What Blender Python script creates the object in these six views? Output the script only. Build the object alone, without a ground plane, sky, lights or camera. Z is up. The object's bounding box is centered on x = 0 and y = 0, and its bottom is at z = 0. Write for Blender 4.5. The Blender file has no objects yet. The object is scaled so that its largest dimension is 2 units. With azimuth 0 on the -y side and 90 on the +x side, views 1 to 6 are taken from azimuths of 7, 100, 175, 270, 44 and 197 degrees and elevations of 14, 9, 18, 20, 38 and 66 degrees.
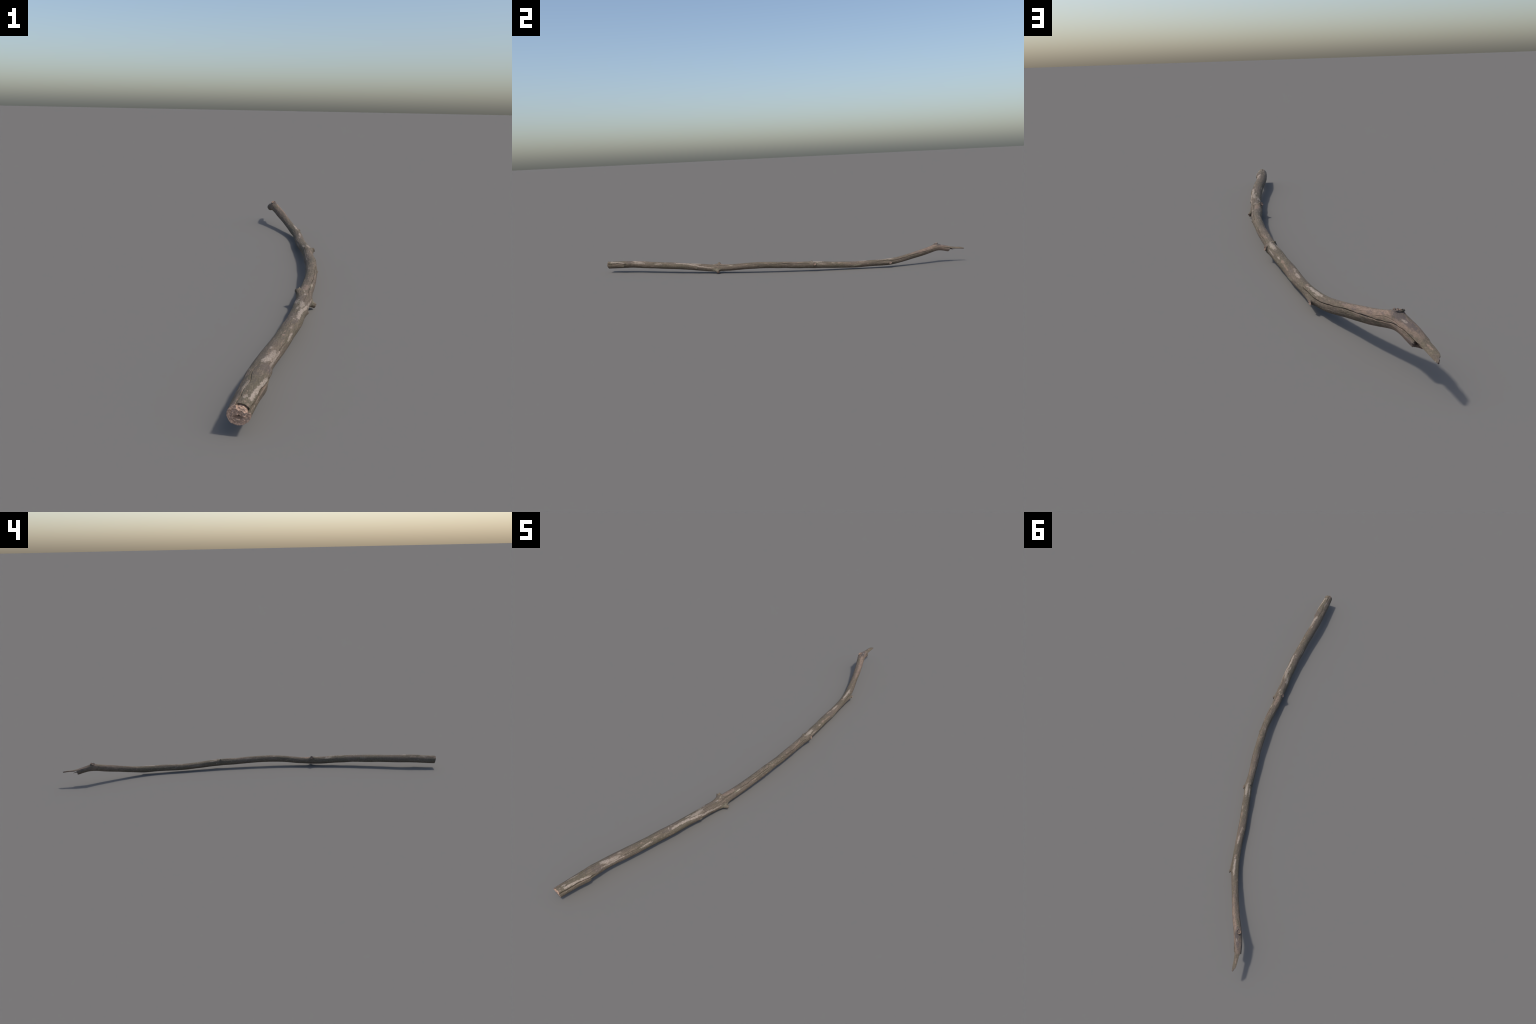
"""A weathered fallen branch: one long bent shaft with a sawn butt, twig stubs,
a gnarled knot and a snapped tip that ends in a thin splinter."""
import bpy, math
import numpy as np
from mathutils import Matrix, Vector

# ------------------------------------------------------------------ helpers
def hash3(i, j, k, seed):
    n = (i * 73856093) ^ (j * 19349663) ^ (k * 83492791) ^ (seed * 2654435761)
    n = n & 0xFFFFFFFF
    n = ((n ^ (n >> 15)) * 2246822519) & 0xFFFFFFFF
    n = ((n ^ (n >> 13)) * 3266489917) & 0xFFFFFFFF
    return ((n ^ (n >> 16)) & 0xFFFFFF) / float(0xFFFFFF) * 2.0 - 1.0

def noise3(x, y, z, seed=0):
    """smooth value noise in -1..1"""
    xi, yi, zi = [np.floor(c).astype(np.int64) for c in (x, y, z)]
    fx, fy, fz = x - xi, y - yi, z - zi
    u, v, w = [f * f * f * (f * (f * 6 - 15) + 10) for f in (fx, fy, fz)]
    out = 0.0
    for a in (0, 1):
        for b in (0, 1):
            for c in (0, 1):
                wt = (u if a else 1 - u) * (v if b else 1 - v) * (w if c else 1 - w)
                out = out + wt * hash3(xi + a, yi + b, zi + c, seed)
    return out

def sstep(a, b, x):
    t = np.clip((x - a) / (b - a), 0, 1)
    return t * t * (3 - 2 * t)

def natural_spline(kx, ky, x):
    n = len(kx); h = np.diff(kx)
    A = np.zeros((n, n)); B = np.zeros(n); A[0, 0] = A[-1, -1] = 1
    for i in range(1, n - 1):
        A[i, i - 1], A[i, i], A[i, i + 1] = h[i - 1], 2 * (h[i - 1] + h[i]), h[i]
        B[i] = 6 * ((ky[i + 1] - ky[i]) / h[i] - (ky[i] - ky[i - 1]) / h[i - 1])
    M = np.linalg.solve(A, B)
    i = np.clip(np.searchsorted(kx, x) - 1, 0, n - 2)
    a = (kx[i + 1] - x) / h[i]; b = 1 - a
    return a * ky[i] + b * ky[i + 1] + ((a**3 - a) * M[i] + (b**3 - b) * M[i + 1]) * h[i]**2 / 6

# ------------------------------------------------------------------ the spine
# stations along the branch: y, centre x, centre z, half width, half height, tilt of the oval
SPINE = np.array([
    (-1.00, 0.0319, 0.0405, 0.0190, 0.0198, 0.0025),
    (-0.95, 0.0361, 0.0418, 0.0213, 0.0194, 0.0031),
    (-0.90, 0.0421, 0.0443, 0.0230, 0.0194, 0.0043),
    (-0.85, 0.0453, 0.0452, 0.0214, 0.0192, 0.0055),
    (-0.80, 0.0503, 0.0440, 0.0199, 0.0191, 0.0038),
    (-0.75, 0.0586, 0.0424, 0.0199, 0.0184, 0.0029),
    (-0.70, 0.0673, 0.0414, 0.0198, 0.0181, 0.0029),
    (-0.65, 0.0750, 0.0401, 0.0196, 0.0182, 0.0037),
    (-0.60, 0.0815, 0.0390, 0.0203, 0.0182, 0.0035),
    (-0.55, 0.0891, 0.0377, 0.0207, 0.0179, 0.0040),
    (-0.50, 0.0922, 0.0349, 0.0200, 0.0180, 0.0044),
    (-0.45, 0.0971, 0.0323, 0.0201, 0.0185, 0.0030),
    (-0.40, 0.0977, 0.0281, 0.0197, 0.0182, 0.0013),
    (-0.35, 0.1024, 0.0259, 0.0199, 0.0182, -0.0001),
    (-0.30, 0.1026, 0.0269, 0.0194, 0.0170, -0.0000),
    (-0.25, 0.1059, 0.0285, 0.0185, 0.0163, 0.0003),
    (-0.20, 0.1101, 0.0330, 0.0175, 0.0164, 0.0008),
    (-0.15, 0.1122, 0.0366, 0.0166, 0.0167, 0.0010),
    (-0.10, 0.1121, 0.0386, 0.0167, 0.0168, 0.0014),
    (-0.05, 0.1095, 0.0387, 0.0164, 0.0166, 0.0021),
    (-0.00, 0.1071, 0.0372, 0.0161, 0.0165, 0.0022),
    (0.05, 0.1019, 0.0355, 0.0170, 0.0168, 0.0015),
    (0.10, 0.0961, 0.0328, 0.0156, 0.0165, 0.0009),
    (0.15, 0.0915, 0.0326, 0.0160, 0.0172, 0.0006),
    (0.20, 0.0860, 0.0309, 0.0168, 0.0176, 0.0005),
    (0.25, 0.0766, 0.0288, 0.0164, 0.0167, 0.0006),
    (0.30, 0.0675, 0.0254, 0.0165, 0.0158, 0.0006),
    (0.35, 0.0577, 0.0236, 0.0168, 0.0157, 0.0006),
    (0.40, 0.0494, 0.0217, 0.0168, 0.0157, 0.0003),
    (0.45, 0.0427, 0.0229, 0.0156, 0.0159, 0.0010),
    (0.50, 0.0346, 0.0246, 0.0154, 0.0158, 0.0017),
    (0.55, 0.0248, 0.0255, 0.0160, 0.0162, 0.0010),
    (0.60, 0.0103, 0.0278, 0.0156, 0.0166, -0.0004),
    (0.65, -0.0070, 0.0348, 0.0144, 0.0156, -0.0005),
    (0.70, -0.0268, 0.0455, 0.0140, 0.0157, 0.0006),
    (0.73, -0.0386, 0.0522, 0.0141, 0.0160, 0.0008),
    (0.76, -0.0514, 0.0593, 0.0148, 0.0170, 0.0009),
    (0.79, -0.0649, 0.0663, 0.0155, 0.0171, 0.0009),
    (0.82, -0.0791, 0.0744, 0.0158, 0.0167, 0.0004),
    (0.85, -0.0941, 0.0802, 0.0163, 0.0159, -0.0002),
    (0.88, -0.1058, 0.0785, 0.0165, 0.0150, -0.0009),
    (0.91, -0.1146, 0.0713, 0.0155, 0.0143, -0.0011),
    (0.94, -0.1222, 0.0654, 0.0141, 0.0137, -0.0011),
    (0.97, -0.1262, 0.0633, 0.0138, 0.0137, -0.0010),
    (1.00, -0.1288, 0.0588, 0.0135, 0.0135, -0.0010),
])
KY = SPINE[:, 0]
GRID_Y = np.linspace(-1.02, 1.02, 4081)
def _track(col):
    v = natural_spline(KY, SPINE[:, col], np.clip(GRID_Y, KY[0], KY[-1]))
    lo = (v[45] - v[41]) / (GRID_Y[45] - GRID_Y[41])
    return np.where(GRID_Y < KY[0], v[41] + lo * (GRID_Y - KY[0]), v) if col < 3 else v
TRACK = [_track(c) for c in range(1, 6)]

def frame(y):
    """centre, tangent, side and up axes, and the oval's 2x2 matrix at station y (array)"""
    y = np.asarray(y, float)
    cx, cz, a, b, c = [np.interp(y, GRID_Y, t) for t in TRACK]
    e = 0.006
    dx = (np.interp(y + e, GRID_Y, TRACK[0]) - np.interp(y - e, GRID_Y, TRACK[0])) / (2 * e)
    dz = (np.interp(y + e, GRID_Y, TRACK[1]) - np.interp(y - e, GRID_Y, TRACK[1])) / (2 * e)
    T = np.stack([dx, np.ones_like(dx), dz], -1)
    T /= np.linalg.norm(T, axis=-1, keepdims=True)
    H = np.cross(T, np.array([0, 0, 1.0])); H /= np.linalg.norm(H, axis=-1, keepdims=True)
    V = np.cross(H, T)
    # symmetric square root of [[a2, q],[q, b2]]
    A2, B2, q = a * a, b * b, 0.017 * c
    s = np.sqrt(A2 * B2 - q * q); t = np.sqrt(A2 + B2 + 2 * s)
    return np.stack([cx, y, cz], -1), T, H, V, (A2 + s) / t, (B2 + s) / t, q / t

def tube(y, th, k=1.0, lift=0.0):
    """point on (or at fraction k inside) the shaft; th in radians, 0 = +x side, 90 deg = top"""
    C, T, H, V, l11, l22, l12 = frame(y)
    c, s = np.cos(th), np.sin(th)
    oh, ov = l11 * c + l12 * s, l12 * c + l22 * s
    r = np.sqrt(oh * oh + ov * ov)
    f = k + lift / r
    return C + (oh * f)[..., None] * H + (ov * f)[..., None] * V

def angle_gap(th, deg):
    d = th - np.radians(deg)
    return (d + np.pi) % (2 * np.pi) - np.pi

R0 = 0.0175                                   # mean radius, for arc lengths

# ------------------------------------------------------------------ relief of the bark
# bumps: y, angle, height, reach toward butt, reach toward tip, half width round the shaft (metres)
BUMPS = [
    (-0.322, 126, 0.0085, 0.026, 0.011, 0.0115),   # swelling under the paired stubs
    (-0.324, -38, 0.0070, 0.024, 0.009, 0.0085),
    ( 0.197,  12, 0.0052, 0.018, 0.010, 0.0120),
    ( 0.186, 118, 0.0035, 0.010, 0.0022, 0.0080),
    ( 0.187, 116, 0.0030, 0.004, 0.0015, 0.0030),
    ( 0.588,  -6, 0.0070, 0.030, 0.010, 0.0080),
    ( 0.852, 102, 0.0062, 0.020, 0.016, 0.0125),
    (-0.444, -18, 0.0028, 0.009, 0.0025, 0.0030),
    (-0.889, -36, 0.0042, 0.030, 0.0025, 0.0055),
    (-0.850,  12, 0.0034, 0.014, 0.006, 0.0080),
    (-0.100,   5, 0.0022, 0.008, 0.003, 0.0028),
    (-0.862, 138, 0.0012, 0.020, 0.012, 0.0080),
    ( 0.000, -50, 0.0015, 0.020, 0.010, 0.0060),
    ( 0.590,  60, 0.0008, 0.020, 0.012, 0.0080),
    # pits
    (-0.457, 105, -0.0034, 0.0030, 0.0022, 0.0022),
    ( 0.357,  75, -0.0018, 0.0040, 0.0030, 0.0030),
    ( 0.357,  75,  0.0016, 0.0012, 0.0012, 0.0012),
    (-0.895,  62, -0.0010, 0.0040, 0.0030, 0.0030),
    (-0.310,  45, -0.0014, 0.0030, 0.0030, 0.0030),
    ( 0.188,  95, -0.0022, 0.0020, 0.0050, 0.0040),
]
# cracks: half width, depth, lift of the lip, then the path as (y, angle) pairs
CRACKS = [
    (0.00145, 0.0080, 0.0006, [(-1.00, 21), (-.956, 25), (-.925, 27), (-.90, 18), (-.867, -2)]),
    (0.00050, 0.0026, 0.0001, [(-1.00, 106), (-.968, 102), (-.94, 106), (-.919, 97), (-.88, 112), (-.851, 100), (-.829, 96)]),
    (0.00048, 0.0026, 0.0001, [(-.842, 38), (-.817, 29), (-.785, 29), (-.75, 37), (-.718, 34), (-.684, 38)]),
    (0.00065, 0.0032, 0.0002, [(-.345, 55), (-.315, 60), (-.269, 52), (-.22, 55), (-.176, 52), (-.14, 50), (-.105, 51), (-.07, 50)]),
    (0.00060, 0.0018, 0.0002, [(-.43, 72), (-.38, 70), (-.345, 66)]),
    (0.00070, 0.0022, 0.0003, [(-.13, 28), (-.09, 24), (-.037, 20), (.013, 22), (.058, 26), (.09, 24)]),
    (0.00090, 0.0032, 0.0004, [(-.01, 44), (.01, 42), (.05, 34), (.088, 30), (.136, 33), (.179, 38)]),
    (0.00060, 0.0016, 0.0002, [(-.20, -4), (-.13, -8), (-.07, -6), (.0, -2), (.05, -6)]),
    (0.00050, 0.0014, 0.0002, [(.06, 2), (.12, 0), (.18, -8)]),
    (0.00095, 0.0040, 0.0004, [(.52, 38), (.573, 35), (.602, 26), (.62, 24), (.678, 26), (.725, 26), (.763, 18), (.795, 8), (.829, 1), (.862, 11), (.886, 25), (.912, 31), (.94, 34)]),
    (0.00050, 0.0012, 0.0001, [(.868, 101), (.89, 103), (.925, 104)]),
    (0.00050, 0.0014, 0.0002, [(.235, 20), (.28, 16), (.33, 20)]),
    (0.00050, 0.0012, 0.0002, [(.61, -35), (.66, -30), (.72, -25)]),
]
def random_cracks():
    rng = np.random.default_rng(11)
    out = []
    for _ in range(110):
        y0 = rng.uniform(-.97, .84); L = rng.uniform(.025, .11); a = rng.uniform(-180, 180)
        n = 4
        ys = np.linspace(y0, min(y0 + L, .9), n)
        out.append((rng.uniform(.0004, .0006), rng.uniform(.0004, .0011), 0.0001,
                    [(yy, a + rng.uniform(-5, 5)) for yy in ys]))
    return out

def relief(y, th):
    """outward offset of the bark, for a grid with stations y[r, t] and angles th[r, t]"""
    c, s = np.cos(th), np.sin(th)
    q = R0
    d = 0.00075 + 0.00040 * noise3(c * q / .012, y / .050, s * q / .012, 1)
    d += 0.00035 * noise3(c * q / .006, y / .045 + 7, s * q / .006, 2)
    d += 0.00026 * noise3(c * q / .0026, y / .020 + 3, s * q / .0026, 3)
    d += 0.00014 * noise3(c * q / .0014, y / .006, s * q / .0014, 4)
    # broad stringy flutes in places
    flute = np.clip(noise3(c * q / .02, y / .10, s * q / .02, 8) + .1, 0, 1)
    d += 0.0006 * flute * noise3(c * q / .004, y / .12 + 1, s * q / .004, 9)
    for yb, ab, h, l0, l1, w in BUMPS:
        dy = y - yb
        L = np.where(dy < 0, l0, l1)
        arc = angle_gap(th, ab) * R0
        d += h * np.exp(-(dy / L) ** 2 - (arc / w) ** 2)
    yr = y[:, 0]
    for w, dep, lip, path in CRACKS + random_cracks():
        py = np.array([p[0] for p in path]); pa = np.array([p[1] for p in path], float)
        rows = np.where((yr > py[0] - .004) & (yr < py[-1] + .004))[0]
        if not len(rows):
            continue
        yy, tt = y[rows], th[rows]
        path_a = np.interp(yy, py, pa) + 3.0 * noise3(yy / .012, yy * 0 + pa[0], yy * 0, 21)
        arc = angle_gap(tt, 0) * 0 + ((tt - np.radians(path_a) + np.pi) % (2 * np.pi) - np.pi) * R0
        end = sstep(0, .012, yy - py[0]) if py[0] > -.99 else 1.0
        fade = end * sstep(0, .012, py[-1] - yy)
        wl = w * (0.75 + 0.45 * noise3(yy / .02, yy * 0 + 5, yy * 0 + pa[0], 22))
        d[rows] -= dep * fade * np.exp(-np.abs(arc / wl) ** 2.4)
        d[rows] += lip * fade * np.exp(-np.abs(arc) / .004)
    return d

# ------------------------------------------------------------------ ends of the shaft
PLATE = (24, 104)                              # bark plate between the two cracks at the butt
def butt_plane(p):
    """station of the saw cut for a point at height z"""
    return -0.9965 - 0.17 * (p[..., 2] - 0.0405) + 0.02 * (p[..., 0] - 0.032)

# where the broken tip ends, by angle round the shaft (degrees -> y)
TIP_END = [(-180, .926), (-172, .927), (-165, .925), (-150, .926), (-135, .927), (-120, .926), (-105, .921),
           (-95, .918), (-80, .9135), (-65, .914), (-50, .9135), (-40, .916), (-30, .917), (-15, .9195),
           (0, .918), (12, .921), (22, .919), (28, .921), (32, .934), (35, .968), (39, .984), (45, .994), (52, 1.0),
           (60, .9985), (72, .994), (85, .989), (96, .985), (105, .979), (109, .970), (112, .955), (115, .942),
           (120, .935), (132, .929), (145, .927), (160, .928), (172, .925), (180, .926)]

NT, NR = 224, 1640
Y_TIP0 = 0.885                                 # beyond this the rings stretch to the broken edge

def build_shaft():
    th1 = (np.arange(NT) / NT) * 2 * np.pi - np.pi
    deg = np.degrees(th1)
    tip = np.interp(deg, [p[0] for p in TIP_END], [p[1] for p in TIP_END])
    tip = np.minimum(tip + 0.0012 * noise3(deg / 4.0, deg * 0, deg * 0 + 2, 31), .9988)
    # butt: bark end per angle
    p0 = tube(np.full(NT, -.997), th1)
    yb = butt_plane(p0)
    plate = sstep(PLATE[0] - 2, PLATE[0] + 3, deg) * (1 - sstep(PLATE[1] - 3, PLATE[1] + 2, deg))
    yb = yb + 0.0042 * plate + 0.0008 * noise3(np.cos(th1) * 4, np.sin(th1) * 4, th1 * 0, 33) + .0006
    n_mid, n_tip = NR - 64, 64
    s = np.linspace(0, 1, n_mid, endpoint=False)
    mid = yb[None] * (1 - s[:, None]) + Y_TIP0 * s[:, None]
    u = np.linspace(0, 1, n_tip)
    tipr = Y_TIP0 + (tip[None] - Y_TIP0) * u[:, None]
    Yg = np.vstack([mid, tipr]); Tg = np.broadcast_to(th1, Yg.shape).copy()
    lift = relief(Yg, Tg)
    # the splinter is a slim strip: its edge rolls in
    P = tube(Yg, Tg, 1.0, lift)
    # ---- butt rings, from the bark edge inward to the pith
    butt = []
    def ring(k, yy, lf=0.0):
        return tube(yy, th1, k, lf)
    flat = butt_plane(tube(np.full(NT, -.997), th1, .5))
    l0 = lift[0]
    butt.append(ring(1.0, yb - .0004, l0 - .0005))
    butt.append(ring(.93, yb - .0005 * (1 - plate), l0 * .8))
    butt.append(ring(.885, yb - .0004 + .0065 * plate, l0 * .5))
    butt.append(ring(.84, yb - .0005 + .0062 * plate, l0 * .3))
    NB = 46
    for i in range(NB):
        k = .80 * (1 - i / NB) ** .9 + .004
        pp = tube(np.full(NT, -.997), th1, k)
        yy = butt_plane(pp)
        kx, kz = k * np.cos(th1) * R0, k * np.sin(th1) * R0
        wob = k * (1 + .10 * noise3(np.cos(th1) * 1.6, np.sin(th1) * 1.6, th1 * 0 + k * 2, 41))
        rings = np.sin(wob * 34) * .00008 + .0011 * noise3(kx / .0032, kz / .0026, kx * 0 + wob * 1.5, 42)
        rings = rings + .0003 * noise3(kx / .0014, kz / .0012, kx * 0, 43)
        heart = .0022 * np.exp(-((kx + .001) / .006) ** 2 - ((kz + .0035) / .0022) ** 2)   # rotten slit
        pith = .0035 * np.exp(-(kx ** 2 + (kz + .001) ** 2) / .0012 ** 2)
        edge = .0003 * sstep(.6, .80, k)
        slope = .0028 * sstep(.45, .85, k) * plate
        yy = np.maximum(yy + np.where(i == 0, 0, 1) * rings + heart + pith + edge + slope, -1.0)
        butt.append(ring(k, yy))
    # ---- tip rings, from the broken edge inward and back into the torn hollow
    tear = []
    thick = np.interp(deg, [-180, -120, 0, 30, 40, 75, 108, 118, 180], [.72, .62, .60, .66, .74, .72, .78, .70, .72])
    jag = noise3(np.cos(th1) * 5, np.sin(th1) * 5, th1 * 0, 51)
    tear.append(ring(.93, tip - .0002, lift[-1] * .5))
    tear.append(ring(thick, tip - .0012 - .0008 * np.abs(jag)))
    NTEAR = 40
    back = .8960 + .004 * noise3(np.cos(th1) * 3, np.sin(th1) * 3, th1 * 0 + 9, 52)
    for i in range(1, NTEAR + 1):
        f = i / NTEAR
        yy = tip - .0015 + (back - tip + .0015) * f
        fib = 1 + .10 * noise3(np.cos(th1) * 7, np.sin(th1) * 7, th1 * 0 + yy / .02, 53)
        kk = thick * (1 - .12 * f) * fib
        tear.append(ring(np.clip(kk, .3, .86), yy))
    for i, k in enumerate((.50, .40, .30, .20, .10, .01)):
        yy = back - .002 - .004 * (1 - k) + .0030 * noise3(np.cos(th1) * k * 9, np.sin(th1) * k * 9, th1 * 0, 54)
        tear.append(ring(k, yy))
    rings_ = butt[::-1] + list(P) + tear
    G = np.array(rings_)
    return G, len(butt), len(tear), th1, tip

def grid_faces(nr, nt):
    r = np.arange(nr - 1)[:, None]; t = np.arange(nt)[None]
    a = r * nt + t; b = r * nt + (t + 1) % nt
    return np.stack([a, b, b + nt, a + nt], -1)      # (nr-1, nt, 4)

def vertex_normals(co, faces):
    p = co[faces]
    n = np.cross(p[:, 2] - p[:, 0], p[:, 3] - p[:, 1])
    out = np.zeros_like(co)
    for k in range(4):
        np.add.at(out, faces[:, k], n)
    return out / np.maximum(np.linalg.norm(out, axis=1, keepdims=True), 1e-12)

def make_mesh(name, co, quads, mats, mat_index=None, normals=None, extra=None):
    """mesh object from a vertex array and a quad array, unused vertices dropped"""
    quads = np.asarray(quads)
    used, inv = np.unique(quads.ravel(), return_inverse=True)
    q = inv.reshape(-1, quads.shape[1])
    me = bpy.data.meshes.new(name)
    me.vertices.add(len(used)); me.vertices.foreach_set("co", co[used].astype(np.float32).ravel())
    nf, w = q.shape
    me.loops.add(nf * w); me.loops.foreach_set("vertex_index", q.astype(np.int32).ravel())
    me.polygons.add(nf)
    me.polygons.foreach_set("loop_start", (np.arange(nf) * w).astype(np.int32))
    me.polygons.foreach_set("use_smooth", np.ones(nf, bool))
    for m in mats:
        me.materials.append(m)
    if mat_index is not None:
        me.polygons.foreach_set("material_index", np.asarray(mat_index, np.int32))
    me.update(calc_edges=True); me.validate()
    if normals is not None:
        me.normals_split_custom_set_from_vertices(normals[used].tolist())
    ob = bpy.data.objects.new(name, me)
    bpy.context.scene.collection.objects.link(ob)
    return ob

# ------------------------------------------------------------------ materials
class Nodes:
    """small helper to write node trees as expressions"""
    def __init__(self, name):
        self.mat = bpy.data.materials.new(name); self.mat.use_nodes = True
        self.t = self.mat.node_tree; self.t.nodes.clear()
        self.out = self.t.nodes.new("ShaderNodeOutputMaterial")
        self.bsdf = self.t.nodes.new("ShaderNodeBsdfPrincipled")
        self.t.links.new(self.bsdf.outputs[0], self.out.inputs[0])
        self.obj = self.t.nodes.new("ShaderNodeTexCoord").outputs["Object"]
    def put(self, sock, v):
        if isinstance(v, bpy.types.NodeSocket): self.t.links.new(v, sock)
        else: sock.default_value = v
    def mapping(self, loc=(0, 0, 0), rot=(0, 0, 0), scale=(1, 1, 1), kind="POINT", vec=None):
        n = self.t.nodes.new("ShaderNodeMapping"); n.vector_type = kind
        self.t.links.new(vec or self.obj, n.inputs[0])
        n.inputs["Location"].default_value = loc; n.inputs["Rotation"].default_value = rot
        n.inputs["Scale"].default_value = scale
        return n.outputs[0]
    def noise(self, scale, detail=3.0, rough=.55, dist=0.0, loc=(0, 0, 0)):
        n = self.t.nodes.new("ShaderNodeTexNoise")
        self.t.links.new(self.mapping(loc=loc, scale=scale), n.inputs["Vector"])
        n.inputs["Scale"].default_value = 1.0; n.inputs["Detail"].default_value = detail
        n.inputs["Roughness"].default_value = rough; n.inputs["Distortion"].default_value = dist
        return n.outputs[0]
    def math(self, op, a, b=0.0, c=0.0, clamp=False):
        n = self.t.nodes.new("ShaderNodeMath"); n.operation = op; n.use_clamp = clamp
        for s, v in zip(n.inputs, (a, b, c)): self.put(s, v)
        return n.outputs[0]
    def step(self, x, lo, hi):
        n = self.t.nodes.new("ShaderNodeMapRange"); n.interpolation_type = "SMOOTHSTEP"
        self.put(n.inputs[0], x); n.inputs[1].default_value = lo; n.inputs[2].default_value = hi
        return n.outputs[0]
    def mix(self, f, a, b):
        n = self.t.nodes.new("ShaderNodeMix"); n.data_type = "RGBA"
        self.put(n.inputs[0], f)
        for s, v in ((n.inputs[6], a), (n.inputs[7], b)):
            self.put(s, v if isinstance(v, bpy.types.NodeSocket) else (*v, 1))
        return n.outputs[2]
    def length(self, v):
        n = self.t.nodes.new("ShaderNodeVectorMath"); n.operation = "LENGTH"
        self.t.links.new(v, n.inputs[0]); return n.outputs["Value"]
    def xyz(self):
        n = self.t.nodes.new("ShaderNodeSeparateXYZ"); self.t.links.new(self.obj, n.inputs[0]); return n.outputs
    def bump(self, h, strength, dist, prev=None):
        n = self.t.nodes.new("ShaderNodeBump"); n.inputs["Strength"].default_value = strength
        n.inputs["Distance"].default_value = dist; self.t.links.new(h, n.inputs["Height"])
        if prev: self.t.links.new(prev, n.inputs["Normal"])
        return n.outputs[0]
    def finish(self, color, rough, normal=None):
        self.put(self.bsdf.inputs["Base Color"], color); self.put(self.bsdf.inputs["Roughness"], rough)
        self.bsdf.inputs["Specular IOR Level"].default_value = .25
        if normal: self.t.links.new(normal, self.bsdf.inputs["Normal"])
        return self.mat

# patches on the bark: (y, angle) of both ends, half width in mm, strength
WHITE = [  # pale crustose lichen
    (-.972, 51, -.920, 42, 4.0, 1.0), (-.930, 42, -.885, 25, 3.8, .95), (-.977, 80, -.964, 76, 2.5, .8), (-.836, 80, -.806, 52, 6.5, .9),
    (-.82, 54, -.772, 52, 5.0, .75), (-.838, 27, -.752, 26, 3.6, .85), (-.772, 86, -.762, 84, 2.5, .6),
    (-.697, 28, -.655, 32, 3.0, .9), (-.570, 60, -.525, 64, 4.2, 1.0), (-.535, 64, -.485, 54, 5.0, 1.0),
    (-.50, 52, -.438, 32, 3.6, 1.0), (-.482, 76, -.428, 78, 6.0, .75), (-.443, 18, -.396, 20, 3.4, .9),
    (-.394, 12, -.348, 16, 2.6, .8), (-.358, 84, -.347, 83, 3.0, .8), (-.334, 90, -.328, 95, 2.2, .8),
    (-.577, 70, -.573, 92, 1.5, .8), (-.563, 92, -.559, 108, 1.8, .6), (-.946, 108, -.917, 102, 3.6, .65),
    (-.434, 116, -.400, 132, 5.0, .75), (-.50, 96, -.475, 92, 3.0, .6), (-.415, 112, -.405, 108, 3.0, .7),
    (.186, 76, .238, 74, 6.0, .85), (.216, 24, .258, 17, 2.6, .8), (.288, 49, .307, 50, 2.4, .8),
    (.208, 120, .242, 130, 3.4, .75), (.432, 84, .473, 79, 3.8, .8), (.392, 97, .420, 88, 3.0, .5),
    (.536, 86, .612, 74, 4.2, 1.0), (.548, 90, .575, 84, 3.0, .8), (-.118, 118, -.108, 116, 3.4, .5), (-.258, 46, -.244, 46, 3.0, .8),
    (.590, 52, .600, 52, 2.5, .6), (.448, 92, .456, 86, 2.6, .5), (.871, 66, .881, 74, 2.2, .8),
    (-.826, 66, -.820, 64, 3.0, .8), (-.64, 60, -.63, 58, 2.0, .4), (-.78, -30, -.75, -26, 2.5, .4),
    (-.62, 150, -.59, 146, 2.5, .5), (-.70, -150, -.66, -154, 3.0, .45), (-.2, -140, -.16, -144, 3.0, .4),
    (.30, 170, .34, 166, 3.0, .45), (.02, 140, .05, 138, 2.4, .45), (-.04, -110, 0.0, -106, 3.2, .4),
]
PINK = [   # rubbed, flaked-off bark
    (-.689, 75, -.683, 73, 2.2, 1.0), (-.722, -22, -.700, -18, 2.5, .8), (-.19, 40, -.152, 36, 2.6, .7),
    (-.078, 58, -.05, 30, 3.0, .6), (.084, 42, .13, 62, 3.4, .7), (.124, 60, .130, 74, 1.6, .7),
    (.316, 54, .345, 52, 3.6, .9), (.338, 50, .402, 36, 2.2, .9), (-.332, 100, -.265, 86, 7.0, .85),
    (-.32, 112, -.29, 108, 6.0, .8), (.518, 110, .533, 52, 2.4, .6), (.527, 96, .535, 70, 2.0, .6),
    (-.305, 46, -.298, 40, 2.2, .8), (-.988, 116, -.968, 113, 2.6, .9), (-.880, 132, -.858, 140, 2.6, .6),
    (-.898, 142, -.872, 118, 2.4, .8), (-1.0, 125, -.988, 128, 6.0, .9), (-.10, 60, -.085, 58, 2.2, .5),
    (.70, 60, .745, 56, 5.0, .7), (.735, 62, .80, 62, 6.0, .75), (.80, 64, .848, 58, 6.5, .95),
    (.76, 36, .83, 34, 4.0, .7), (.86, 30, .90, 40, 5.0, .7), (.895, 55, .915, 62, 5.0, .7), (.945, 75, .965, 80, 2.4, .9),
    (.86, -20, .92, -30, 8.0, .5), (-.955, 16, -.90, 14, 1.6, .8),
]
GREEN = [(.396, -20, .443, 10, 3.6, .8), (-.273, 48, -.24, 48, 2.8, .9), (-.44, 96, -.425, 110, 5.0, .5), (.20, 66, .23, 60, 5.0, .5),
         (-.355, -20, -.315, -15, 7.0, .5), (-.832, 84, -.826, 86, 2.0, .5)]
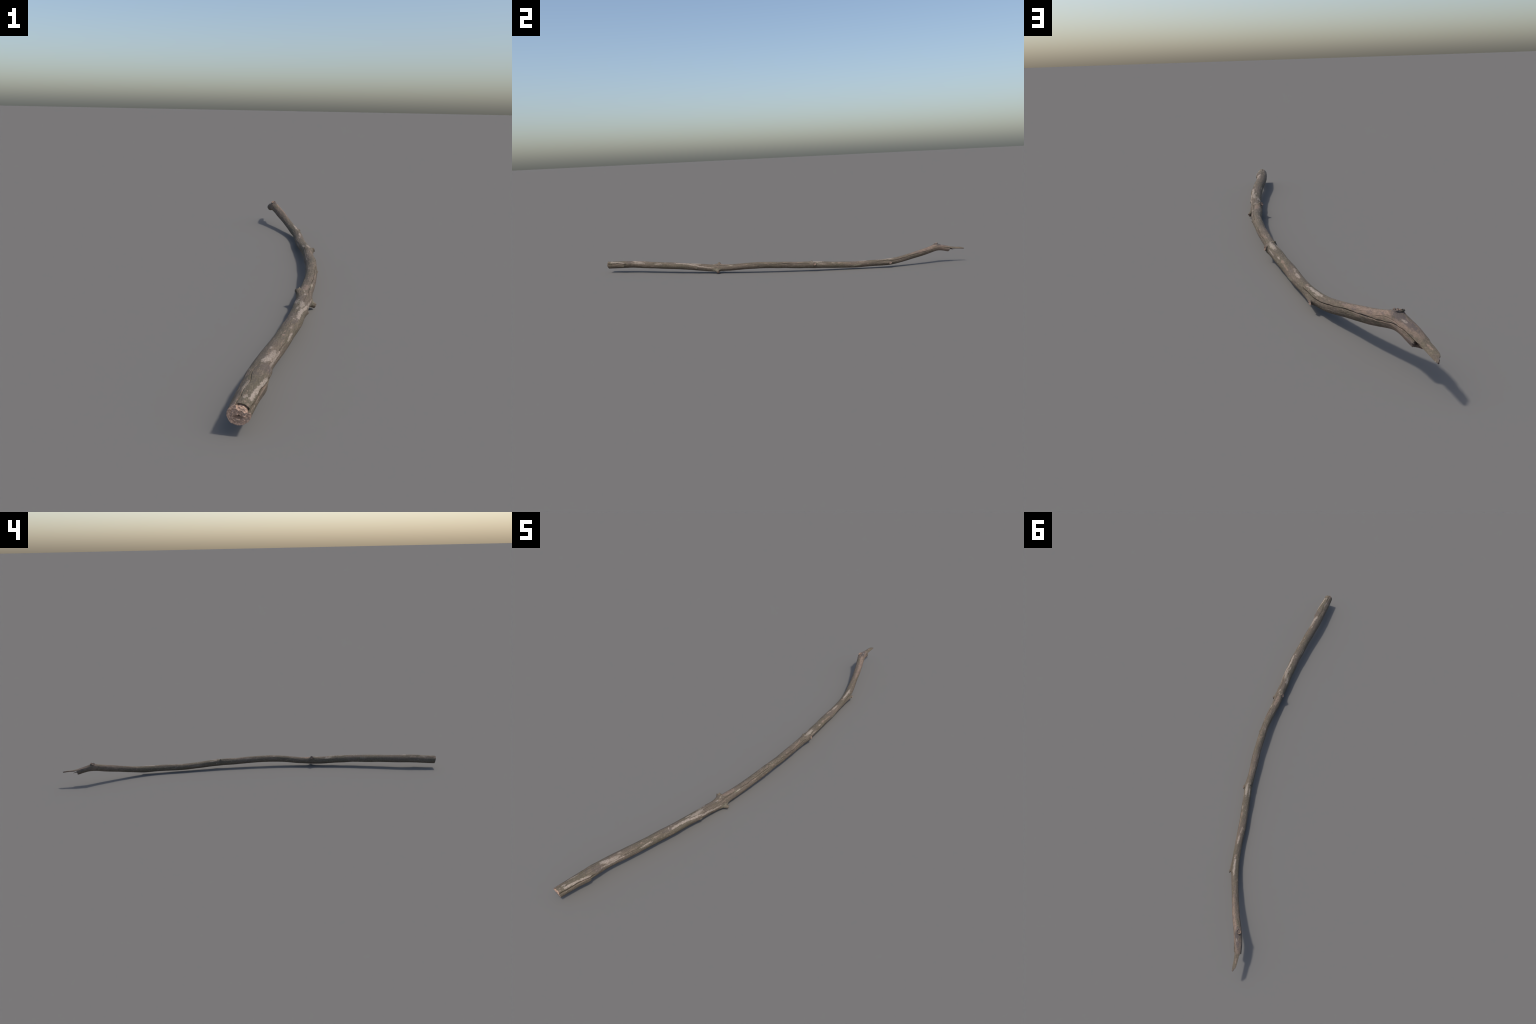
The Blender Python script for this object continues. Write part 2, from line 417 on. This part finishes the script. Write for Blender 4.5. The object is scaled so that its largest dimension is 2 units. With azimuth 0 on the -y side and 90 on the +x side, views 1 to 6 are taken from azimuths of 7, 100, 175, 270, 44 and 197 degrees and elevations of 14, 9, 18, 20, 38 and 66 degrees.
DUSKY = [(.735, 50, .752, 46, 4.0, .8), (.785, 52, .800, 44, 4.0, .8), (.838, 84, .87, 66, 9.0, .8), (.822, 60, .83, 48, 2.5, .8),
         (.875, 76, .905, 84, 7.0, .7), (.70, 70, .715, 60, 3.5, .6), (.90, -10, .925, 0, 5.0, .7), (.77, 20, .79, 12, 3.0, .6),
         (-.60, 64, -.565, 58, 5.0, .35), (-.87, 60, -.845, 40, 9.0, .35), (.385, 60, .42, 58, 4.0, .35)]

def patch_place(y0, a0, y1, a1, w):
    ys, an = np.array([y0, y1]), np.radians([a0, a1])
    p = tube(ys, an)
    m = .5 * (y0 + y1); am = np.radians(.5 * (a0 + a1))
    c = tube(np.array([m]), np.array([am]))[0]
    nrm = c - frame(np.array([m]))[0][0]; nrm /= np.linalg.norm(nrm)
    ax = p[1] - p[0]; L = np.linalg.norm(ax); ax /= L
    ax = ax - nrm * (ax @ nrm); ax /= np.linalg.norm(ax)
    side = np.cross(nrm, ax)
    eul = Matrix((ax, side, nrm)).transposed().to_euler("XYZ")
    return tuple(c), tuple(eul), (L * .5 + w * .0005, w * .00105, .011)

def patch_mask(N, patches, ragged):
    total, vec = None, N.obj
    for i, (y0, a0, y1, a1, w, st) in enumerate(patches):
        loc, rot, sc = patch_place(y0, a0, y1, a1, w)
        if total is not None and i % 3 == 0:
            # evaluate the patches in batches (a harmless dependency keeps the shader stack short)
            n = N.t.nodes.new("ShaderNodeVectorMath"); n.operation = "MULTIPLY_ADD"
            N.t.links.new(total, n.inputs[0]); n.inputs[1].default_value = (1e-7,) * 3
            N.t.links.new(N.obj, n.inputs[2]); vec = n.outputs[0]
        d = N.length(N.mapping(loc, rot, sc, "TEXTURE", vec))
        m = N.math("MULTIPLY", N.step(N.math("SUBTRACT", ragged, d), -.22, .22), st)
        total = m if total is None else N.math("MAXIMUM", total, m)
    return total

def bark_material(name="weathered_bark", patches=True):
    N = Nodes(name)
    y = N.xyz()[1]
    broad = N.noise((22, 7, 22), 3, .5)
    grain = N.noise((330, 26, 330), 5, .62, .3)
    fine = N.noise((900, 110, 900), 3, .6)
    mott = N.noise((95, 40, 95), 4, .6, .4, (3, 1, 2))
    base = N.mix(N.step(broad, .38, .62), (.133, .111, .076), (.162, .124, .095))
    base = N.mix(N.step(grain, .36, .68), N.mix(.5, base, (.082, .067, .049)), base)
    base = N.mix(N.math("MULTIPLY", N.step(grain, .55, .70), .65), base, (.185, .152, .112))
    base = N.mix(N.math("MULTIPLY", N.step(mott, .54, .68), .50), base, (.100, .084, .076))
    base = N.mix(N.math("MULTIPLY", N.step(N.noise((60, 30, 60), 3, .5, 0, (8, 8, 8)), .60, .72), .35), base, (.128, .116, .070))
    # stringy streaks along the fluted middle of the shaft
    mid = N.math("MULTIPLY", N.step(y, -.52, -.36), N.step(y, .30, .16))
    streak = N.noise((420, 13, 420), 4, .6, .3, (3, 5, 1))
    base = N.mix(N.math("MULTIPLY", N.math("MULTIPLY", N.step(streak, .52, .62), mid), .50), base, (.078, .064, .050))
    base = N.mix(N.math("MULTIPLY", N.math("MULTIPLY", N.step(streak, .46, .38), mid), .45), base, (.205, .166, .128))
    iso = N.noise((330, 260, 330), 5, .68, .2, (2, 7, 3))
    base = N.mix(N.math("MULTIPLY", N.step(iso, .50, .62), .55), base, (.088, .073, .056))
    base = N.mix(N.math("MULTIPLY", N.step(iso, .48, .36), .50), base, (.190, .154, .116))
    # rosy flecks where the outer skin has flaked off
    fl = N.noise((240, 75, 240), 3, .55, .2, (5, 9, 1))
    zone = N.step(N.noise((30, 9, 30), 2, .5, 0, (1, 4, 7)), .42, .64)
    base = N.mix(N.math("MULTIPLY", N.step(fl, .585, .66), N.math("MULTIPLY", zone, .75)), base, (.250, .180, .138))
    # pale crumbs of lichen
    crumbs = N.noise((210, 90, 210), 2, .5, 0, (2, 2, 6))
    base = N.mix(N.math("MULTIPLY", N.step(crumbs, .685, .73), .6), base, (.300, .258, .206))
    # the thin upper arm: rosier with dusky blotches
    arm = N.math("MULTIPLY", N.step(y, .66, .78), N.step(N.noise((48, 26, 48), 4, .6, .3, (7, 0, 3)), .40, .60))
    arm = N.math("MULTIPLY", arm, N.math("SUBTRACT", 1.0, N.math("MULTIPLY", N.step(y, .925, .95), .85)))
    base = N.mix(N.math("MULTIPLY", arm, .55), base, (.222, .160, .124))
    arm2 = N.math("MULTIPLY", N.step(y, .70, .80), N.step(N.noise((75, 45, 75), 4, .6, .3, (0, 6, 3)), .54, .66))
    base = N.mix(N.math("MULTIPLY", arm2, .55), base, (.104, .084, .078))
    if patches:
        rag = N.math("MULTIPLY_ADD", N.noise((150, 125, 150), 6, .70, .5, (4, 4, 4)), 2.9, -.46)
        rag2 = N.math("MULTIPLY_ADD", N.noise((170, 120, 170), 5, .68, .3, (6, 2, 9)), 2.8, -.42)
        soft = N.step(N.noise((420, 300, 420), 5, .7, .2, (9, 1, 4)), .37, .64)
        soft = N.math("MULTIPLY_ADD", soft, .62, .36)
        base = N.mix(patch_mask(N, DUSKY, rag2), base, (.102, .084, .079))
        base = N.mix(N.math("MULTIPLY", patch_mask(N, PINK, rag2), N.math("MULTIPLY", soft, N.math("MULTIPLY_ADD", N.step(N.noise((150, 90, 150), 4, .65, .3, (1, 9, 5)), .36, .56), .6, .4))), base, (.275, .192, .146))
        base = N.mix(N.math("MULTIPLY", patch_mask(N, GREEN, rag), N.math("MINIMUM", soft, .72)), base, (.255, .242, .165))
        base = N.mix(N.math("MULTIPLY", patch_mask(N, WHITE, rag), N.math("MINIMUM", soft, .92)), base, (.372, .308, .252))
        # raw wood rim at the sawn butt
        rim = N.step(N.math("ADD", y, N.math("MULTIPLY", mott, .006)), -.9940, -.9965)
        base = N.mix(N.math("MULTIPLY", rim, .8), base, (.290, .200, .152))
    b = N.bump(grain, .45, .0012)
    b = N.bump(iso, .40, .0010, b)
    b = N.bump(fine, .30, .0006, b)
    return N.finish(base, .90, b)

def wood_material(name, light, mid, dark, freq=1.0):
    """raw broken or sawn wood: pinkish fibre with brown rot"""
    N = Nodes(name)
    a = N.noise((330 * freq, 150 * freq, 330 * freq), 4, .6, .6)
    b = N.noise((800, 200, 800), 3, .6)
    c = N.noise((130, 60, 130), 3, .55, .3, (3, 3, 3))
    col = N.mix(N.step(a, .38, .62), mid, light)
    col = N.mix(N.math("MULTIPLY", N.step(b, .52, .68), .45), col, N.mix(.5, mid, dark) if False else mid)
    col = N.mix(N.math("MULTIPLY", N.step(c, .50, .66), .7), col, dark)
    n = N.bump(a, .5, .001); n = N.bump(b, .3, .0005, n)
    return N.finish(col, .9, n)

def butt_material():
    """sawn butt: growth rings round the pith, darker rotten heart"""
    N = Nodes("sawn_wood")
    C = frame(np.array([-.997]))[0][0]
    v = N.mapping((C[0], -.997, C[2] - .002), (0, 0, 0), (.0165, 1.0, .0165), "TEXTURE")
    d = N.length(v)
    wob = N.noise((160, 20, 160), 3, .6, .3)
    rr = N.math("ADD", d, N.math("MULTIPLY", wob, .35))
    ring = N.math("SINE", N.math("MULTIPLY", rr, 44.0))
    fine = N.noise((330, 60, 330), 5, .65, .8)
    col = N.mix(N.step(N.math("ADD", N.math("MULTIPLY", ring, .05), fine), .36, .62), (.315, .208, .154), (.620, .420, .315))
    col = N.mix(N.math("MULTIPLY", N.step(N.noise((110, 20, 110), 3, .6, .4, (1, 1, 8)), .52, .66), .5), col, (.270, .212, .180))
    heart = N.math("SUBTRACT", 1.0, N.length(N.mapping((C[0] - .001, -.997, C[2] - .0045), (0, .12, 0), (.0088, 1.0, .0036), "TEXTURE")))
    heart = N.step(N.math("ADD", heart, N.math("MULTIPLY", N.math("SUBTRACT", fine, .5), 1.4)), -.1, .35)
    col = N.mix(N.math("MULTIPLY", heart, .80), col, (.150, .098, .072))
    pith = N.math("SUBTRACT", 1.0, N.length(N.mapping((C[0], -.997, C[2] - .001), (0, 0, 0), (.0016, 1.0, .0013), "TEXTURE")))
    col = N.mix(N.step(pith, -.2, .4), col, (.03, .018, .015))
    return N.finish(col, .9, N.bump(fine, .5, .001))

BARK = bark_material()
STUB_BARK = BARK
SAWN = butt_material()
TORN = wood_material("torn_wood", (.255, .178, .142), (.165, .112, .090), (.070, .045, .038))
ROSY = wood_material("rosy_torn_wood", (.285, .198, .152), (.205, .142, .108), (.095, .066, .052))
PALE = wood_material("rosy_broken_wood", (.40, .285, .225), (.29, .20, .158), (.12, .085, .07), 1.4)

# ------------------------------------------------------------------ assemble
root = bpy.data.objects.new("fallen_branch", None)
bpy.context.scene.collection.objects.link(root)
root["label"] = "long bent weathered branch with stubs, lichen and splintered tip"
root["category"] = "branch"

def adopt(ob, parent=root):
    ob.parent = parent
    return ob

G, NB_, NTE, TH, TIP = build_shaft()
NRT = len(G)
co = G.reshape(-1, 3)
F = grid_faces(NRT, NT)
rows = np.arange(NRT - 1)
deg_mid = (np.degrees(TH) + 180.0 / NT)
outer = (rows >= NB_) & (rows < NB_ + NR - 1)
ymid = .25 * (co[F][..., 1].sum(-1))
in_strip = (deg_mid[None] > 31) & (deg_mid[None] < 118) & (ymid > .928)
edge_band = ((rows >= NB_ - 3) & (rows < NB_))[:, None] & ((deg_mid > PLATE[0] - 3) & (deg_mid < PLATE[1] + 2))[None]
# bark normals: computed on the outer skin alone so that the rims stay crisp
is_outer = np.broadcast_to(outer[:, None], ymid.shape) | edge_band
skin_n = vertex_normals(co, F[is_outer])
is_butt = np.broadcast_to((rows < NB_)[:, None], ymid.shape) & ~edge_band
is_tear = np.broadcast_to((rows >= NB_ + NR - 1)[:, None], ymid.shape)
bark = make_mesh("bark", co, F[is_outer & ~in_strip], [BARK], normals=skin_n)
adopt(bark)
adopt(make_mesh("sawn_end", co, F[is_butt], [SAWN], normals=vertex_normals(co, F[is_butt])))
adopt(make_mesh("torn_end", co, F[is_tear & ~in_strip], [TORN]))
strip_faces = np.concatenate([F[is_outer & in_strip], F[is_tear & in_strip]])
n_out = int((is_outer & in_strip).sum())
sp = make_mesh("splinter", co, strip_faces, [BARK, TORN],
               [0] * n_out + [1] * (len(strip_faces) - n_out))
adopt(sp)

# ------------------------------------------------------------------ twig stubs
def make_stub(name, y, ang, lean, length, sink, r0, r1, tip_tilt, rough, seed, tip_mat, oval=1.0, crater=0.0, rim=None, turn=0.0):
    """short broken twig: base sunk in the shaft, leaning `lean` degrees toward the tip; bark sleeve plus broken face"""
    ya, aa = np.array([y]), np.array([math.radians(ang)])
    C, T, H, V = [v[0] for v in frame(ya)[:4]]
    p = tube(ya, aa)[0]
    n = p - C; n /= np.linalg.norm(n)
    ax = n * math.cos(math.radians(lean)) + T * math.sin(math.radians(lean)); ax /= np.linalg.norm(ax)
    u = np.cross(ax, T); u /= np.linalg.norm(u); w = np.cross(u, ax)
    nt, nl = 56, 30
    t = np.arange(nt) / nt * 2 * np.pi
    origin = p - ax * sink
    total = sink + length
    rings = []
    jag = noise3(np.cos(t) * 1.8, np.sin(t) * 1.8, t * 0 + seed, seed) + .18 * noise3(np.cos(t) * 5, np.sin(t) * 5, t * 0, seed + 1)
    tipoff = total + tip_tilt * np.sin(t + turn) + rough * jag
    for i in range(nl):
        f = i / (nl - 1)
        r = r1 + (r0 - r1) * (1 - f) ** 1.8
        r = r * (1 + .07 * noise3(np.cos(t) * 1.5, np.sin(t) * 1.5, t * 0 + f * 2, seed + 2)
                 + .05 * noise3(np.cos(t) * 5, np.sin(t) * 5, t * 0 + f * 3, seed + 3))
        if rim is not None:
            r = r * (1 + rim * np.exp(-((f - .86) / .07) ** 2) * (.6 + .8 * jag))
        h = tipoff * f
        rings.append(origin + ax * h[:, None] + u * (r * np.cos(t) * oval)[:, None] + w * (r * np.sin(t))[:, None])
        last_r = r
    n_sleeve = nl
    for k in (.86, .72, .56, .4, .25, .12, .01):
        hh = tipoff * k ** .7 + (total) * (1 - k ** .7) - crater * (1 - k ** 2)
        hh = hh + .0007 * noise3(np.cos(t) * k * 5, np.sin(t) * k * 5, t * 0 + 3, seed + 5)
        rings.append(origin + ax * hh[:, None] + u * (last_r * k * np.cos(t) * oval)[:, None] + w * (last_r * k * np.sin(t))[:, None])
    g = np.array(rings); nr = len(g)
    q = grid_faces(nr, nt)
    c = g.reshape(-1, 3)
    c[:, 2] = np.maximum(c[:, 2], 0.0)
    sleeve = adopt(make_mesh(name, c, q[:n_sleeve - 1].reshape(-1, 4), [STUB_BARK]))
    face = make_mesh("broken_face", c, q[n_sleeve - 1:].reshape(-1, 4), [tip_mat])
    face.parent = sleeve
    return sleeve

# y, angle, lean, length beyond the skin, sunk part, base radius, tip radius, tilt of the break, raggedness
make_stub("twig_stub", -.331, 127, 34, .0150, .012, .0145, .0076, .0010, .0024, 3, ROSY, oval=1.1, crater=.003)
make_stub("twig_stub", -.333, -38, 38, .0184, .012, .0130, .0066, .0010, .0016, 5, ROSY, oval=1.1, crater=.002)
make_stub("twig_stub",  .197,  17, 12, .0082, .012, .0125, .0070, .0006, .0010, 7, ROSY, crater=.0012, rim=.10)
make_stub("twig_stub",  .584,  -4, 44, .0138, .014, .0112, .0054, .0050, .0006, 9, PALE, crater=.0003)
make_stub("gnarled_knot", .851, 102, 2, .0096, .012, .0165, .0090, .0012, .0034, 17, ROSY, crater=.0070, rim=.22)
make_stub("bark_spur", -.100,   5, 30, .0036, .004, .0030, .0011, .0003, .0004, 13, STUB_BARK)
make_stub("bark_spur", -.446, -18, 45, .0036, .004, .0036, .0016, .0003, .0004, 15, STUB_BARK)
make_stub("bark_spur",  .184, 116, 30, .0058, .005, .0048, .0014, .0003, .0006, 19, STUB_BARK, oval=2.2)

# healed-over lumps round the knot
for dy, da, ln, rr, sd in ((-.0085, -5, .0072, .0040, 23), (.0085, 6, .0052, .0044, 25)):
    make_stub("knot_lump", .851 + dy, 102 + da, 0, ln, .010, rr * 1.9, rr * .70, .0002, .0010, sd, TORN, crater=-.0016)

# a loose fibre hanging under the splinter
def make_fibre(a, b, r):
    a, b = np.array(a), np.array(b)
    ax = b - a; L = np.linalg.norm(ax); ax /= L
    u = np.cross(ax, [1.0, 0, 0]); u /= np.linalg.norm(u); w = np.cross(ax, u)
    t = np.arange(14) / 14 * 2 * np.pi
    rings = []
    for f in np.linspace(0, 1, 16):
        rr = r * (1 - f ** 1.6) * (1 + .25 * noise3(np.cos(t) * 2, np.sin(t) * 2, t * 0 + f * 5, 71)) + .0002
        c = a + ax * L * f + np.array([0, 0, .0015]) * math.sin(f * math.pi)
        rings.append(c + u * (rr * np.cos(t))[:, None] + w * (rr * 1.6 * np.sin(t))[:, None])
    g = np.array(rings)
    return adopt(make_mesh("wood_fibre", g.reshape(-1, 3), grid_faces(16, 14).reshape(-1, 4), [ROSY]))
make_fibre((-.1240, .916, .0700), (-.1245, .947, .0626), .0030)
